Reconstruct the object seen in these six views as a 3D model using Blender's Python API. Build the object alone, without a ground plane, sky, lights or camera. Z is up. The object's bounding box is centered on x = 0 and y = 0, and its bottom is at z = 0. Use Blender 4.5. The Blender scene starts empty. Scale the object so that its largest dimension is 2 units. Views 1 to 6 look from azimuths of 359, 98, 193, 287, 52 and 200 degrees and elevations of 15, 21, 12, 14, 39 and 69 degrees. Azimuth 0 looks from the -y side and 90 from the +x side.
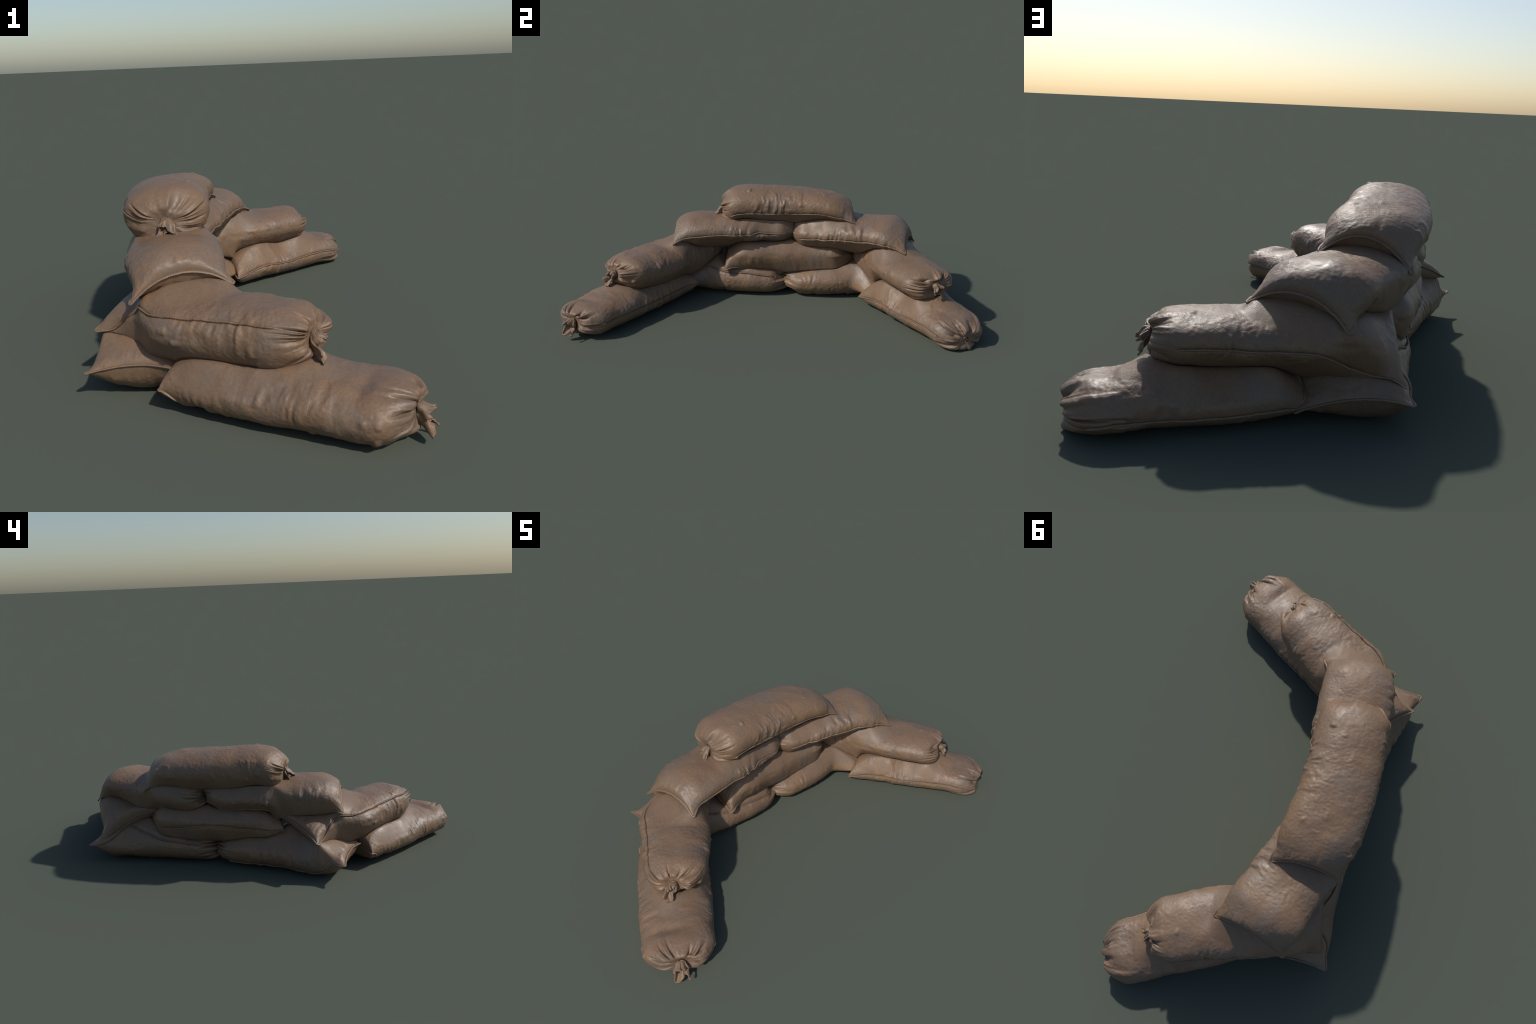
# A low curved wall of ten muddy, filled sandbags.
# Each bag is lofted from hand-placed sections (flat sewn end -> gathered, tied end);
# neighbouring bags are then pressed into one another, wrinkled and given seams,
# a tied neck and a cord.
import bpy, math
import numpy as np
from mathutils import Vector
from mathutils.bvhtree import BVHTree

# ---------------------------------------------------------------- noise
def _hash(ix, iy, iz, seed):
    h = (ix * 374761393 + iy * 668265263 + iz * 2147483647 + seed * 144665) & 0xFFFFFFFF
    h = ((h ^ (h >> 13)) * 1274126177) & 0xFFFFFFFF
    h = ((h ^ (h >> 16)) * 2246822519) & 0xFFFFFFFF
    return ((h ^ (h >> 15)) & 0xFFFFFF) / float(0xFFFFFF) * 2 - 1

def noise(p, seed=0):
    """Smooth value noise, p (...,3) -> about -1..1"""
    p = np.asarray(p, float)
    i = np.floor(p).astype(np.int64)
    f = p - i
    f = f * f * f * (f * (f * 6 - 15) + 10)
    r = 0.0
    for dx in (0, 1):
        wx = f[..., 0] if dx else 1 - f[..., 0]
        for dy in (0, 1):
            wy = f[..., 1] if dy else 1 - f[..., 1]
            for dz in (0, 1):
                wz = f[..., 2] if dz else 1 - f[..., 2]
                r = r + wx * wy * wz * _hash(i[..., 0] + dx, i[..., 1] + dy, i[..., 2] + dz, seed)
    return r * 1.3

def fractal(p, seed=0, octaves=3, gain=0.5):
    r, a = 0.0, 1.0
    for o in range(octaves):
        r = r + a * noise(np.asarray(p) * 2.03 ** o, seed + 17 * o)
        a *= gain
    return r

def sstep(a, b, x):
    t = np.clip((x - a) / (b - a), 0, 1)
    return t * t * (3 - 2 * t)

# ---------------------------------------------------------------- splines
def pchip(xk, yk, x):
    """Shape-preserving cubic through (xk, yk); yk may be (n, d)."""
    xk = np.asarray(xk, float); yk = np.asarray(yk, float)
    flat = yk.ndim == 1
    if flat:
        yk = yk[:, None]
    h = np.diff(xk)[:, None]; d = np.diff(yk, axis=0) / h
    m = np.zeros_like(yk)
    if len(xk) > 2:
        hl, hr = h[:-1], h[1:]
        m[1:-1] = (d[:-1] * hr + d[1:] * hl) / (hl + hr)
    m[0] = d[0] if len(xk) < 3 else 1.5 * d[0] - 0.5 * m[1]
    m[-1] = d[-1] if len(xk) < 3 else 1.5 * d[-1] - 0.5 * m[-2]
    k = np.clip(np.searchsorted(xk, x, side='right') - 1, 0, len(xk) - 2)
    t = ((x - xk[k]) / (xk[k + 1] - xk[k]))[:, None]
    hk = h[k]
    r = ((1 + 2 * t) * (1 - t) ** 2 * yk[k] + t * (1 - t) ** 2 * hk * m[k]
         + t * t * (3 - 2 * t) * yk[k + 1] + t * t * (t - 1) * hk * m[k + 1])
    return r[:, 0] if flat else r

def unit(v):
    return v / np.maximum(np.linalg.norm(v, axis=-1, keepdims=True), 1e-9)

# ---------------------------------------------------------------- the bags
# left / right: the two corners of the sewn end, seen looking from that end to the neck.
# sections: centre x, y, z, half width, level of the top, level of the underside, roll (deg)
# neck: the tied point.  seam: angle (deg) of the side seam (left, right) above the centre.
BAGS = [
 dict(key='c', left=(-.478, -.585, .087), right=(-.220, -.610, .104),
      sections=[(-.320, -.47, .083, .134, .138, 0, 0), (-.270, -.30, .080, .144, .153, 0, 0),
                (-.250, -.13, .078, .144, .150, 0, 0), (-.244, -.02, .076, .134, .140, 0, 0)],
      neck=(-.245, .055, .078), round=.10, seam=(-45, 28), arch=.012, fat=.6, frill=.02, seed=3),
 dict(key='d', left=(-.125, .722, .036), right=(-.428, .693, .088),
      sections=[(-.272, .58, .082, .142, .150, 0, 0), (-.252, .42, .088, .144, .155, 0, 0),
                (-.238, .27, .080, .148, .148, 0, 0), (-.238, .16, .074, .140, .135, 0, 0)],
      neck=(-.245, .065, .078), round=.10, seam=(-50, 24), arch=.02, fat=.85, frill=.02, seed=4),
 dict(key='a', left=(-.082, -.396, .085), right=(-.258, -.678, .068),
      sections=[(-.096, -.595, .078, .158, .158, 0, 0), (.054, -.690, .076, .156, .150, 0, 0),
                (.192, -.770, .078, .152, .152, 0, 0), (.305, -.837, .080, .147, .148, 0, 0)],
      neck=(.412, -.890, .086), round=.095, seam=(0, -72), arch=.018, fat=.22, lens=.1,
      dents=[(.125, 70, .024, .55, .010)], frill=.038, seed=1),
 dict(key='j', left=(-.155, .690, .048), right=(-.026, .440, .050),
      sections=[(-.005, .638, .066, .146, .150, 0, 0), (.115, .722, .064, .142, .114, 0, 0),
                (.220, .792, .066, .132, .138, 0, 0), (.306, .850, .068, .129, .140, .004, 0)],
      neck=(.428, .912, .052), round=.125, seam=(-14, 4), arch=.012, fat=.24, lens=.2, pleat=.09, lobe=.006,
      dents=[(.11, 80, .035, .5, .012), (.24, 90, .05, .8, .006)], frill=.0, seed=10),
 dict(key='e', left=(-.388, -.272, .188), right=(-.102, -.258, .150),
      sections=[(-.248, -.17, .205, .142, .276, .142, 0), (-.255, -.02, .212, .144, .284, .144, 0),
                (-.260, .13, .208, .142, .282, .138, 0), (-.262, .26, .202, .140, .276, .134, 0)],
      neck=(-.262, .372, .205), round=.08, seam=(2, -45), arch=.01, fat=.33, lens=.5, frill=.02, seed=5),
 dict(key='b', left=(-.320, -.250, .262), right=(-.463, -.462, .178),
      sections=[(-.283, -.405, .215, .127, .264, .162, -8), (-.169, -.524, .220, .155, .288, .152, 0),
                (-.027, -.606, .222, .150, .302, .142, 0), (.088, -.688, .230, .134, .304, .148, 0)],
      neck=(.168, -.750, .236), round=.10, gather=2.1, seam=(-62, 36), arch=.01, fat=.4, frill=.036, seed=2),
 dict(key='f', left=(-.396, .632, .110), right=(-.325, .370, .255),
      sections=[(-.290, .540, .192, .156, .252, .148, 6), (-.130, .605, .212, .146, .276, .158, 0),
                (.020, .668, .222, .138, .285, .158, 0), (.140, .727, .228, .130, .287, .162, 0)],
      neck=(.250, .788, .230), round=.08, seam=(-4, -62), arch=.02, fat=.28, lens=.4, frill=.031, seed=6),
 dict(key='h', left=(-.338, -.558, .284), right=(-.036, -.502, .315),
      sections=[(-.205, -.45, .342, .149, .410, .290, 3), (-.223, -.30, .354, .153, .419, .292, 3),
                (-.246, -.13, .350, .149, .400, .288, 3), (-.260, .00, .345, .136, .392, .284, 3)],
      neck=(-.262, .095, .345), round=.085, seam=(-45, -9), arch=.052, fat=.50, frill=.02, seed=8),
 dict(key='g', left=(.034, .660, .302), right=(-.257, .720, .268),
      sections=[(-.146, .605, .342, .156, .410, .292, -1), (-.187, .47, .350, .149, .415, .286, 0),
                (-.233, .32, .342, .151, .402, .274, 0), (-.255, .20, .334, .140, .386, .264, 0)],
      neck=(-.270, .110, .332), round=.085, seam=(-10, -45), arch=.052, fat=.50, frill=.03, seed=7),
 dict(key='i', left=(-.110, .417, .408), right=(-.381, .402, .362),
      sections=[(-.256, .30, .454, .147, .517, .398, -6), (-.266, .14, .468, .148, .546, .398, -6),
                (-.263, -.03, .476, .145, .560, .400, -4), (-.248, -.17, .480, .140, .562, .408, -2)],
      neck=(-.247, -.264, .455), round=.08, seam=(-22, -50), arch=.066, fat=.52, frill=.036, seed=9),
]
NU, NV = 300, 230          # rings along a bag, points round it

def bag_frames(bag, v):
    """Interpolated centre, axes and size along the bag at parameters v (0 sewn end .. 1 neck)."""
    L, R = np.array(bag['left']), np.array(bag['right'])
    secs = [(x, y, z, w, t - z, z - u, r) for x, y, z, w, t, u, r in bag['sections']]
    c = [(L + R) / 2] + [np.array(s[:3]) for s in secs] + [np.array(bag['neck'])]
    c = np.array(c)
    chord = np.concatenate([[0], np.cumsum(np.linalg.norm(np.diff(c, axis=0), axis=1))])
    length = chord[-1]
    k = chord / length
    tan = np.gradient(c, chord, axis=0)
    side = np.cross(tan, (0, 0, 1.0)); side = unit(side)
    up = unit(np.cross(side, unit(tan)))
    roll = np.radians([0] + [s[6] for s in secs] + [secs[-1][6]])[:, None]
    side = np.cos(roll) * side + np.sin(roll) * up
    side[0] = unit(R - L)
    w0 = np.linalg.norm(R - L) / 2
    width = [w0] + [s[3] for s in secs] + [secs[-1][3]]
    top = [secs[0][4]] + [s[4] for s in secs] + [secs[-1][4]]
    bot = [secs[0][5]] + [s[5] for s in secs] + [secs[-1][5]]
    C = pchip(k, c, v)
    S = unit(pchip(k, side, v))
    T = unit(np.gradient(C, v, axis=0))
    flat = unit(T * np.array((1, 1, .3)))          # section planes stay nearly upright
    U = unit(np.cross(S, flat))
    # keep the exact corner direction at the sewn end
    return (C, S, U, T, pchip(k, np.array(width), v), pchip(k, np.array(top), v),
            pchip(k, np.array(bot), v), length)

def bag_surface(bag, v, th, full=False):
    C, S, U, T, w, top, bot, length = bag_frames(bag, v)
    d0 = v * length                      # distance from the sewn end
    d1 = (1 - v) * length                # distance from the neck
    x0 = np.clip(d0 / .125, 0, 1)
    pillow = (1 - (1 - x0) ** 2.2) ** bag.get('fat', .5)
    x1 = np.clip(d1 / bag['round'], 0, 1)
    gn = bag.get('gather', 2.35)
    gather = (1 - (1 - x1) ** gn) ** (1 / gn)
    neck_r = .011
    lens = (1 - sstep(0, .10, d0))[:, None] * bag.get('lens', 1)
    c, s = np.cos(th)[None, :], np.sin(th)[None, :]
    ex = .88 + .12 * lens
    ey = .88 + .34 * lens
    X = np.sign(c) * np.abs(c) ** ex
    Y = np.sign(s) * np.abs(s) ** ey
    hw = (w * gather + neck_r * (1 - gather))[:, None]
    ht = ((top * gather + neck_r * (1 - gather)) * pillow + .0025)[:, None]
    hb = ((bot * gather + neck_r * (1 - gather)) * pillow + .0025)[:, None]
    H = np.where(s > 0, ht, hb)
    # waist between the corners: sides pull in a little behind the sewn corners
    ear = np.exp(-((d0 - .055) / .04) ** 2)[:, None]
    hw = hw * (1 - .045 * ear)
    P = C[:, None, :] + (X * hw)[..., None] * S[:, None, :] + (Y * H)[..., None] * U[:, None, :]
    # cloth lobes bulge out round the sunken neck
    bulge = (np.sin(np.pi * gather) ** 2 * (d1 < bag['round'] * .6))[:, None] * bag.get('lobe', .013)
    lobe = .75 + .6 * noise(np.stack([c * 1.4, s * 1.4, 0 * c], -1), bag['seed'] + 150)
    P = P + (bulge * lobe)[..., None] * T[:, None, :]
    # the sewn edge is concave between its corners and arches upward
    fade = np.exp(-d0 / .06)[:, None]
    P = P + (fade * .016 * (1 - np.abs(X) ** 2.5))[..., None] * T[:, None, :]
    P = P + (fade * bag['arch'] * (1 - X * X))[..., None] * np.array((0, 0, 1.0))
    return P

def bag_params(bag, n):
    """Ring parameters spaced evenly over the skin, also over the gathered end."""
    v = np.linspace(0, 1, 1500)
    x1 = np.clip((1 - v) / (bag['round'] / .7), 0, 1)
    g = (1 - (1 - x1) ** 2.35) ** (1 / 2.35)
    x0 = np.clip(v / (.125 / .7), 0, 1)
    pl = (1 - (1 - x0) ** 2.2) ** .5
    a = np.concatenate([[0], np.cumsum(np.hypot(np.hypot(np.diff(v) * .7, np.diff(g) * .11), np.diff(pl) * .05))])
    return np.interp(np.linspace(0, a[-1], n), a, v)

def grid_normals(P):
    du = np.gradient(P, axis=0)
    dv = (np.roll(P, -1, 1) - np.roll(P, 1, 1))
    return unit(np.cross(dv, du))

def smooth_grid(D, n):
    for _ in range(n):
        E = np.concatenate([D[:1], D, D[-1:]], 0)
        D = (E[:-2] + 2 * D + E[2:]) / 4
        D = (np.roll(D, 1, 1) + 2 * D + np.roll(D, -1, 1)) / 4
    return D

def grid_faces(nu, nv):
    i = np.arange(nu - 1)[:, None] * nv
    j = np.arange(nv)[None, :]
    j2 = (j + 1) % nv
    return np.stack([i + j, i + j2, i + nv + j2, i + nv + j], -1).reshape(-1, 4)

# ---- coarse pass: bags press into one another and into the ground
CU, CV = 90, 72
cth = np.linspace(0, 2 * np.pi, CV, endpoint=False)
coarse = {}
for b in BAGS:
    b['cv'] = bag_params(b, CU)
    coarse[b['key']] = bag_surface(b, b['cv'], cth)
press = {k: np.zeros_like(p) for k, p in coarse.items()}
faces_c = [tuple(int(q) for q in f) for f in grid_faces(CU, CV)]
GAP = .001
# the thin sewn end keeps its place, the plump bag under it yields
soft = {b['key']: np.exp(-(b['cv'] * .7 / .10) ** 2) for b in BAGS}
hold = {b['key']: 1 - .75 * np.exp(-(b['cv'] * .7 / .045) ** 2) for b in BAGS}
for step in range(3):
    cur = {k: coarse[k] + press[k] for k in coarse}
    trees = {k: BVHTree.FromPolygons([tuple(q) for q in p.reshape(-1, 3).tolist()], faces_c) for k, p in cur.items()}
    boxes = {k: (p.min((0, 1)), p.max((0, 1))) for k, p in cur.items()}
    for k in cur:
        pts = cur[k].reshape(-1, 3)
        move = np.zeros_like(pts)
        for o in cur:
            if o == k:
                continue
            lo, hi = boxes[o]
            ids = np.nonzero(np.all((pts > lo - .002) & (pts < hi + .002), axis=1))[0]
            for q in ids:
                loc, nor, fi, dist = trees[o].find_nearest(Vector(pts[q]), .09)
                if loc is None:
                    continue
                depth = (Vector(pts[q]) - loc).dot(nor)
                if depth < GAP:
                    give = .5 + .42 * (soft[o][fi // CV] - soft[k][q // CV])
                    m = np.array(nor) * ((GAP - depth) * give * hold[k][q // CV])
                    if np.dot(m, m) > np.dot(move[q], move[q]):
                        move[q] = m
        move = smooth_grid(move.reshape(CU, CV, 3), 2)
        press[k] = press[k] + move

press = {k: smooth_grid(p, 4) for k, p in press.items()}

def upsample(D, v_from, v_to, nv):
    idx = np.interp(v_to, v_from, np.arange(len(v_from)))
    i = np.clip(idx.astype(int), 0, len(v_from) - 2); f = (idx - i)[:, None, None]
    D = D[i] * (1 - f) + D[i + 1] * f
    j = np.arange(nv) * D.shape[1] / nv
    j0 = j.astype(int); g = (j - j0)[None, :, None]
    return D[:, j0] * (1 - g) + D[:, (j0 + 1) % D.shape[1]] * g

# ---------------------------------------------------------------- mesh helpers
def make_object(name, verts, faces, material, parent=None, origin=(0, 0, 0), smooth=True):
    me = bpy.data.meshes.new(name)
    verts = np.asarray(verts, float) - np.asarray(origin)
    me.from_pydata(verts.tolist(), [], [tuple(int(q) for q in f) for f in faces])
    me.materials.append(material)
    if smooth:
        me.polygons.foreach_set('use_smooth', [True] * len(me.polygons))
    me.update()
    ob = bpy.data.objects.new(name, me)
    bpy.context.scene.collection.objects.link(ob)
    if parent is not None:
        ob.parent = parent
    return ob

def tube(path, nrm, r_out, r_side, nseg=10, twist_len=.0075, twist=.16, close=False):
    """Rope-like ribbon along a path; nrm is the outward direction at each point."""
    path = np.asarray(path); n = len(path)
    T = unit(np.gradient(path, axis=0))
    B = unit(np.cross(T, nrm)); N = np.cross(B, T)
    l = np.concatenate([[0], np.cumsum(np.linalg.norm(np.diff(path, axis=0), axis=1))])
    a = np.linspace(0, 2 * np.pi, nseg, endpoint=False)
    mod = 1 + twist * np.sin(2 * np.pi * l[:, None] / twist_len + a[None, :] * 1.0)
    taper = np.clip(np.minimum(l, l[-1] - l) / .012, .05, 1)[:, None]
    ro = np.broadcast_to(np.asarray(r_out), (n,))[:, None] * mod * taper
    rs = np.broadcast_to(np.asarray(r_side), (n,))[:, None] * mod * taper
    V = path[:, None] + (np.cos(a)[None] * ro)[..., None] * N[:, None] + (np.sin(a)[None] * rs)[..., None] * B[:, None]
    F = [tuple(q) for q in grid_faces(n, nseg)[:, ::-1]]
    F += [tuple(range(nseg)), tuple((n - 1) * nseg + q for q in range(nseg))[::-1]]
    return V.reshape(-1, 3), F

def resample(path, nrm, step):
    l = np.concatenate([[0], np.cumsum(np.linalg.norm(np.diff(path, axis=0), axis=1))])
    n = max(4, int(l[-1] / step))
    t = np.linspace(0, l[-1], n)
    P = np.stack([np.interp(t, l, path[:, q]) for q in range(3)], 1)
    N = unit(np.stack([np.interp(t, l, nrm[:, q]) for q in range(3)], 1))
    return P, N

# ---------------------------------------------------------------- materials
def burlap(name, tone=1.0, weave=True):
    m = bpy.data.materials.new(name)
    m.use_nodes = True
    nt = m.node_tree; nd = nt.nodes; lk = nt.links
    nd.clear()
    out = nd.new('ShaderNodeOutputMaterial'); bs = nd.new('ShaderNodeBsdfPrincipled')
    lk.new(bs.outputs[0], out.inputs[0])
    tc = nd.new('ShaderNodeTexCoord'); oi = nd.new('ShaderNodeObjectInfo')
    mul = nd.new('ShaderNodeVectorMath'); mul.operation = 'ADD'
    sc = nd.new('ShaderNodeMath'); sc.operation = 'MULTIPLY'; sc.inputs[1].default_value = 23.0
    lk.new(oi.outputs['Random'], sc.inputs[0])
    lk.new(tc.outputs['Object'], mul.inputs[0]); lk.new(sc.outputs[0], mul.inputs[1])
    vec = mul.outputs[0]
    def tex(scale, detail=4, rough=.55, dist=0):
        n = nd.new('ShaderNodeTexNoise'); n.inputs['Scale'].default_value = scale
        n.inputs['Detail'].default_value = detail; n.inputs['Roughness'].default_value = rough
        n.inputs['Distortion'].default_value = dist
        lk.new(vec, n.inputs['Vector']); return n.outputs['Fac']
    def ramp(fac, a, b, ca, cb):
        r = nd.new('ShaderNodeValToRGB'); e = r.color_ramp.elements
        e[0].position, e[1].position = a, b
        e[0].color, e[1].color = ca, cb
        lk.new(fac, r.inputs[0]); return r.outputs[0]
    def mix(fac, a, b, kind='MIX', f=1.0):
        x = nd.new('ShaderNodeMix'); x.data_type = 'RGBA'; x.blend_type = kind
        if isinstance(fac, float): x.inputs[0].default_value = fac
        else: lk.new(fac, x.inputs[0])
        for q, s in ((6, a), (7, b)):
            if isinstance(s, tuple): x.inputs[q].default_value = s
            else: lk.new(s, x.inputs[q])
        return x.outputs[2]
    k = tone
    brown = (.187 * k, .117 * k, .073 * k, 1); ochre = (.204 * k, .124 * k, .069 * k, 1)
    dusty = (.172 * k, .119 * k, .083 * k, 1); dark = (.112 * k, .078 * k, .056 * k, 1)
    w0, w1 = (0, 0, 0, 1), (1, 1, 1, 1)
    col = mix(ramp(tex(4.0, 4, .55, .8), .38, .66, w0, w1), brown, ochre)
    col = mix(ramp(tex(7.0, 6, .62, .5), .47, .62, w0, w1), col, dusty)
    col = mix(ramp(tex(16.0, 6, .65, .3), .58, .80, w0, (.7, .7, .7, 1)), col, dark)
    grain = ramp(tex(130.0, 4, .65), .30, .70, (.87, .87, .87, 1), (1.11, 1.11, 1.11, 1))
    # dirt flecks and small dark crumbs of soil
    col = mix(ramp(tex(48.0, 5, .7), .66, .74, w0, (.75, .75, .75, 1)), col, (.075 * k, .055 * k, .042 * k, 1))
    col = mix(1.0, col, grain, 'MULTIPLY')
    lk.new(col, bs.inputs['Base Color'])
    rr = nd.new('ShaderNodeMapRange'); lk.new(tex(22.0, 4), rr.inputs[0])
    rr.inputs[1].default_value = .3; rr.inputs[2].default_value = .7
    rr.inputs[3].default_value = .41; rr.inputs[4].default_value = .60
    lk.new(rr.outputs[0], bs.inputs['Roughness'])
    bs.inputs['Specular IOR Level'].default_value = .5
    b1 = nd.new('ShaderNodeBump'); b1.inputs['Strength'].default_value = .11; b1.inputs['Distance'].default_value = .004
    lk.new(tex(75.0, 6, .62), b1.inputs['Height'])
    b2 = nd.new('ShaderNodeBump'); b2.inputs['Distance'].default_value = .0022
    lk.new(tex(240.0, 3, .6), b2.inputs['Height'])
    ms = nd.new('ShaderNodeMapRange'); lk.new(tex(9.0, 3), ms.inputs[0])      # gritty mud in patches
    ms.inputs[1].default_value = .42; ms.inputs[2].default_value = .64
    ms.inputs[3].default_value = .16; ms.inputs[4].default_value = .62
    lk.new(ms.outputs[0], b2.inputs['Strength'])
    lk.new(b1.outputs[0], b2.inputs['Normal'])
    lk.new(b2.outputs[0], bs.inputs['Normal'])
    return m

MAT_SACK = burlap('muddy_sackcloth', .97)
MAT_SEAM = burlap('stitched_seam', .97)
MAT_CORD = burlap('tie_cord', .85)

# ---------------------------------------------------------------- build
th = np.linspace(0, 2 * np.pi, NV, endpoint=False)

def seam_theta(deg, right, d0, d1):
    """Seam angle: 0 at the sewn corner, deg along the bag, back to 0 at the neck."""
    a = np.radians(deg) * sstep(.0, .15, d0)
    return a if right else np.pi - a

for b in BAGS:
    seed = b['seed']
    v = bag_params(b, NU)
    P = bag_surface(b, v, th)
    P = P + upsample(press[b['key']], b['cv'], v, NV)
    C, S, U, T, w, top, bot, length = bag_frames(b, v)
    d0 = v * length; d1 = (1 - v) * length
    N = grid_normals(P)
    # make sure normals point outwards
    if np.mean(np.sum(N[NU // 2] * (P[NU // 2] - C[NU // 2]), axis=-1)) < 0:
        N = -N
    pressed = np.linalg.norm(upsample(press[b['key']], b['cv'], v, NV), axis=-1)
    free = 1 - .7 * sstep(.002, .012, pressed)
    D0, D1 = d0[:, None], d1[:, None]
    TH = np.broadcast_to(th[None], (NU, NV))
    side_near = np.abs(np.cos(TH)) ** 2.0            # 1 at the sides, 0 on top
    # soft lumps of the fill
    disp = .0028 * fractal(P * 8, seed, 2) + .0013 * noise(P * 19, seed + 4) + .0003 * fractal(P * 32, seed + 5, 2)
    # creases pulled across the bag from the side seams
    q = np.stack([np.broadcast_to(d0[:, None] * 42, TH.shape) + .5 * noise(P * 14, seed + 8), np.cos(TH) * 1.6, np.sin(TH) * 1.6], -1)
    cr = fractal(q, seed + 31, 2)
    cr = np.sign(cr) * np.abs(cr) ** .8
    zone = sstep(-.25, .6, noise(P * 7, seed + 77))
    body = sstep(.02, .1, D0) * sstep(.06, .16, D1)
    disp = disp + .0042 * cr * (.08 + .92 * side_near) * zone * body
    # short pulls running back from the sewn end
    q = np.stack([np.cos(TH) * 9, np.sin(TH) * .8, np.broadcast_to(d0[:, None] * 6, TH.shape)], -1)
    disp = disp + .0022 * fractal(q, seed + 41, 2) * np.exp(-D0 / .05) * sstep(.0, .02, D0)
    # gathers radiating from the tied neck, each of its own reach and depth
    ring = np.stack([np.cos(TH), np.sin(TH), 0 * TH], -1)
    warp = TH + .35 * noise(ring * 1.3, seed + 50)
    ring = np.stack([np.cos(warp), np.sin(warp), np.broadcast_to(d1[:, None] * 4, TH.shape)], -1)
    long = sstep(.15, .75, noise(ring * np.array((1.9, 1.9, 0)), seed + 51))
    reach = .020 + .016 * noise(ring * np.array((1.2, 1.2, 0)), seed + 52) ** 2 + b.get('pleat', .030) * long
    win = np.exp(-(D1 / reach) ** 2) * sstep(.0, .010, D1)
    f1 = 1 - np.abs(noise(ring * np.array((3.0, 3.0, 1)), seed + 61)) * 2.6
    f2 = noise(ring * np.array((6.0, 6.0, 2)), seed + 62)
    lobes = noise(ring * np.array((1.7, 1.7, 1)), seed + 63)
    disp = disp + win * (-.019 * np.maximum(f1, -.35) + .005 * f2) + .006 * lobes * np.exp(-(D1 / .035) ** 2) * sstep(0, .012, D1)
    for dd, ang, sa, sr, depth in b.get('dents', []):
        da = np.abs((TH - np.radians(ang) + np.pi) % (2 * np.pi) - np.pi)
        disp = disp - depth * np.exp(-((D1 - dd) / sa) ** 2 - (da / sr) ** 2)
    # sparse pointed lumps under the cloth
    lump = np.maximum(noise(P * 34, seed + 95) - .35, 0) ** 2 * sstep(-.1, .6, noise(P * 9, seed + 96))
    disp = disp + .008 * lump * sstep(.05, .1, D0)
    # mud crust: coarse grains in patches
    crust = sstep(.1, .8, noise(P * 8, seed + 90))
    disp = disp + 0.0006 * crust * noise(P * 95, seed + 91) + .0005 * noise(P * 130, seed + 92)
    disp = disp * (sstep(0, .02, D0) * .9 + .1) * free
    # groove on either side of the seams
    tR = seam_theta(b['seam'][1], True, d0, d1); tL = seam_theta(b['seam'][0], False, d0, d1)
    for t in (tR, tL):
        dist = np.abs((TH - t[:, None] + np.pi) % (2 * np.pi) - np.pi) * .15
        disp = disp - .0045 * np.exp(-(dist / .007) ** 2) * sstep(.01, .06, D0) * sstep(.03, .08, D1)
    P = P + disp[..., None] * N
    P[..., 2] = np.maximum(P[..., 2], .0006 + .0006 * (noise(P * 30, seed) + 1))
    b['P'], b['N'] = P, N

    base = (float(np.mean(P[..., 0])), float(np.mean(P[..., 1])), float(P[..., 2].min()))
    root = bpy.data.objects.new('sandbag', None)
    root.empty_display_size = .1
    root.location = base
    bpy.context.scene.collection.objects.link(root)
    root['label'] = 'plump muddy brown sandbag with sewn seams and tied neck'
    root['category'] = 'sandbag'

    verts = P.reshape(-1, 3)
    F = [tuple(q) for q in grid_faces(NU, NV)[:, ::-1]]
    # close the sewn end between upper and lower skin, and the neck with a cap
    for j in range(NV // 2):
        a, c = j, (j + 1)
        p, r = (NV - j) % NV, NV - j - 1
        F.append((a, c, r, p) if a != p else (a, c, r))
    verts = np.concatenate([verts, [P[-1].mean(0)]])
    last = (NU - 1) * NV
    for j in range(NV):
        F.append((last + (j + 1) % NV, len(verts) - 1, last + j))
    make_object('sack', verts, F, MAT_SACK, root, base)

    # seam: from the neck along one side, round the sewn end and back
    iu = np.arange(NU)
    stop = np.nonzero(d1 > .05)[0].max()
    def at(t):
        j = (t % (2 * np.pi)) / (2 * np.pi) * NV
        j0 = np.floor(j).astype(int) % NV; g = (j - np.floor(j))[:, None]
        pp = P[iu, j0] * (1 - g) + P[iu, (j0 + 1) % NV] * g
        nn = N[iu, j0] * (1 - g) + N[iu, (j0 + 1) % NV] * g
        return pp, nn
    pr, nr = at(tR); pl, nl = at(tL)
    half = NV // 2
    end = P[0, 1:half] * .5 + P[0, -1:-half:-1] * .5
    endn = np.broadcast_to(-T[0], end.shape)
    path = np.concatenate([pr[stop:0:-1], pr[:1] + 0 * pr[:1], end, pl[1:stop + 1]])
    nrm = np.concatenate([nr[stop:0:-1], -T[:1] + S[:1], endn, nl[1:stop + 1]])
    path, nrm = resample(path, nrm, .0022)
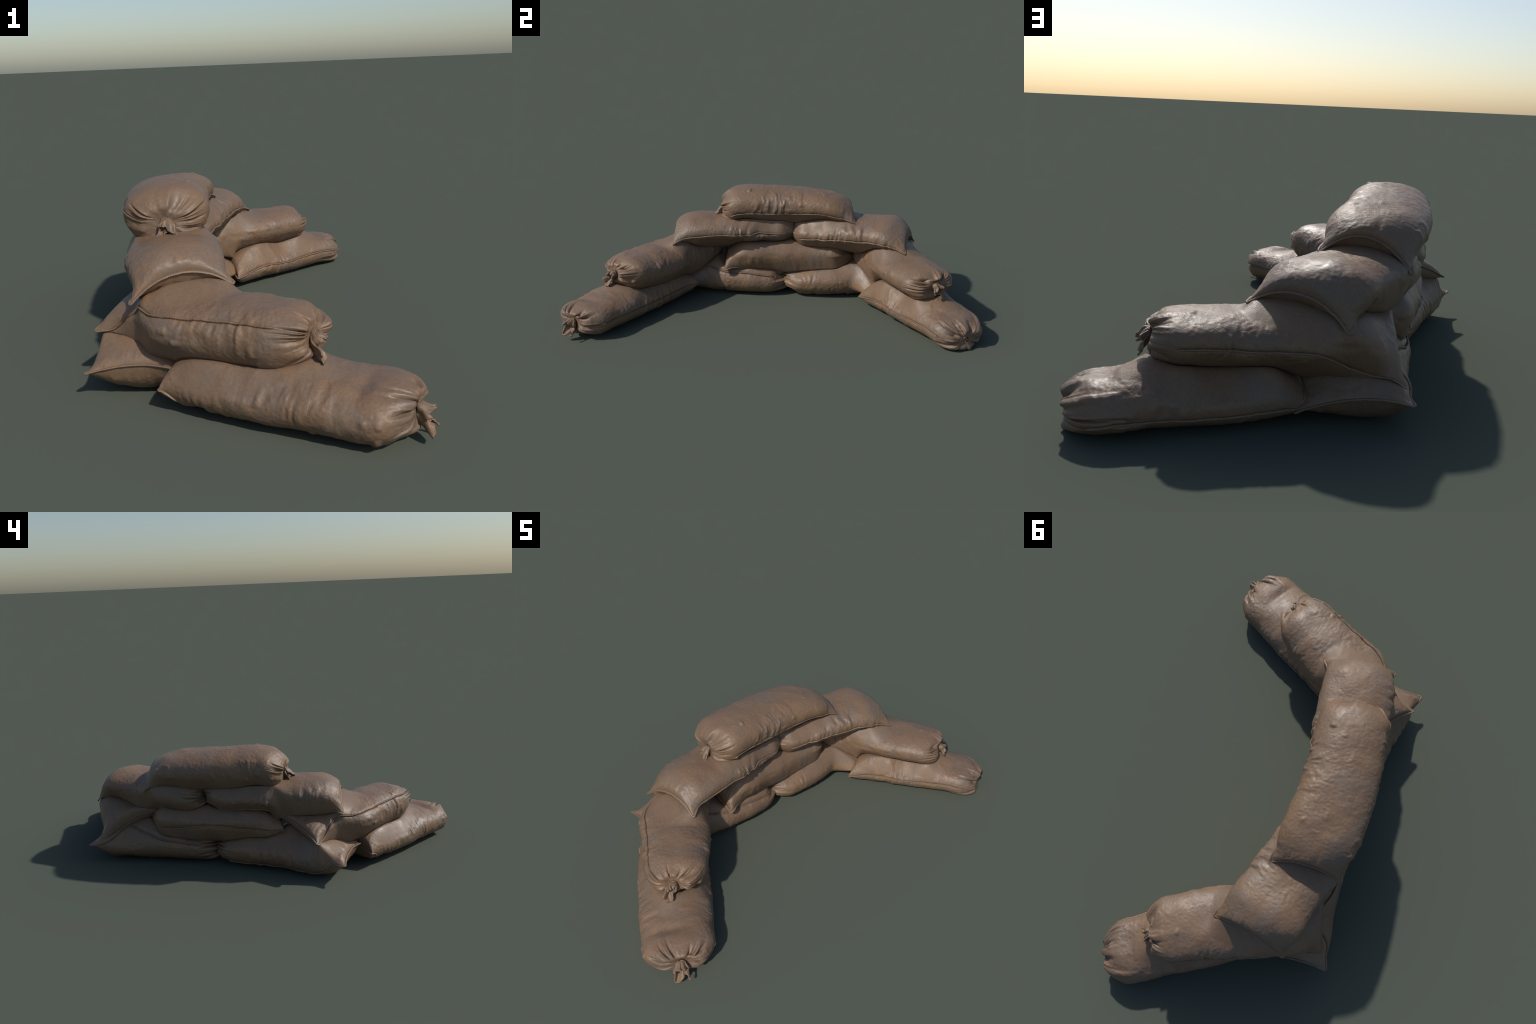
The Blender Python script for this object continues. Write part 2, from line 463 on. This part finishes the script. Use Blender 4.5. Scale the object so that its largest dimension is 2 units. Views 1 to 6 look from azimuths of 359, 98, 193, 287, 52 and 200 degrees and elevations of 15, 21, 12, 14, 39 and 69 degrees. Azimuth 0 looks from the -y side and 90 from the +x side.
    for _ in range(6):
        path[1:-1] = (path[:-2] + 2 * path[1:-1] + path[2:]) / 4
    path = path + nrm * (.0030 + .0008 * noise(path * 60, seed)[:, None])
    V, FF = tube(path, nrm, .0048, .0028)
    V[:, 2] = np.maximum(V[:, 2], .0012)
    make_object('seam', V, FF, MAT_SEAM, root, base)

    # cord round the neck
    nk, tk = np.array(b['neck']), T[-1]
    e1 = S[-1]; e2 = U[-1]
    if b['frill'] > 0:
        a = np.linspace(0, 2 * np.pi * 2.3, 90)
        r = .0165 + .0012 * np.sin(a * 3.1 + seed)
        pth = nk + (np.cos(a) * r)[:, None] * e1 + (np.sin(a) * r)[:, None] * e2 + (.003 * np.sin(a * .5) + .003 + a * .0005)[:, None] * tk
        V, FF = tube(pth, unit(pth - nk), .0028, .0028, 8, .006, .2)
        make_object('cord', V, FF, MAT_CORD, root, base)
        # gathered cloth beyond the cord
        fl = b['frill']
        nu, nv = 26, 110
        u = np.linspace(0, 1, nu)[:, None]
        a = np.linspace(0, 2 * np.pi, nv, endpoint=False)[None]
        ring = np.stack([np.cos(a), np.sin(a), 0 * a], -1)
        ruff = noise(ring * 1.5, seed + 3)
        ruff2 = noise(ring * 3.3, seed + 4)
        rad = .012 + u ** .7 * fl * (.44 + .34 * ruff + .10 * ruff2)
        ln = fl * (.85 + .35 * ruff2 + .2 * ruff) * u ** (1 + .4 * ruff)
        flat = 1 - .35 * u
        droop = (u ** 1.6) * fl * (.55 + .35 * ruff)
        V = (nk + (rad * np.cos(a))[..., None] * e1 + (rad * flat * np.sin(a))[..., None] * e2
             + (ln + .002)[..., None] * tk - droop[..., None] * np.array((0, 0, 1.0)))
        V = V + .009 * np.stack([noise(V * 42, seed + q) for q in (11, 12, 13)], -1) * u[..., None]
        V[..., 2] = np.maximum(V[..., 2], .003)
        ob = make_object('tied_neck', V.reshape(-1, 3), grid_faces(nu, nv)[:, ::-1], MAT_SACK, root, base)
        mod = ob.modifiers.new('thickness', 'SOLIDIFY'); mod.thickness = .005; mod.offset = 0
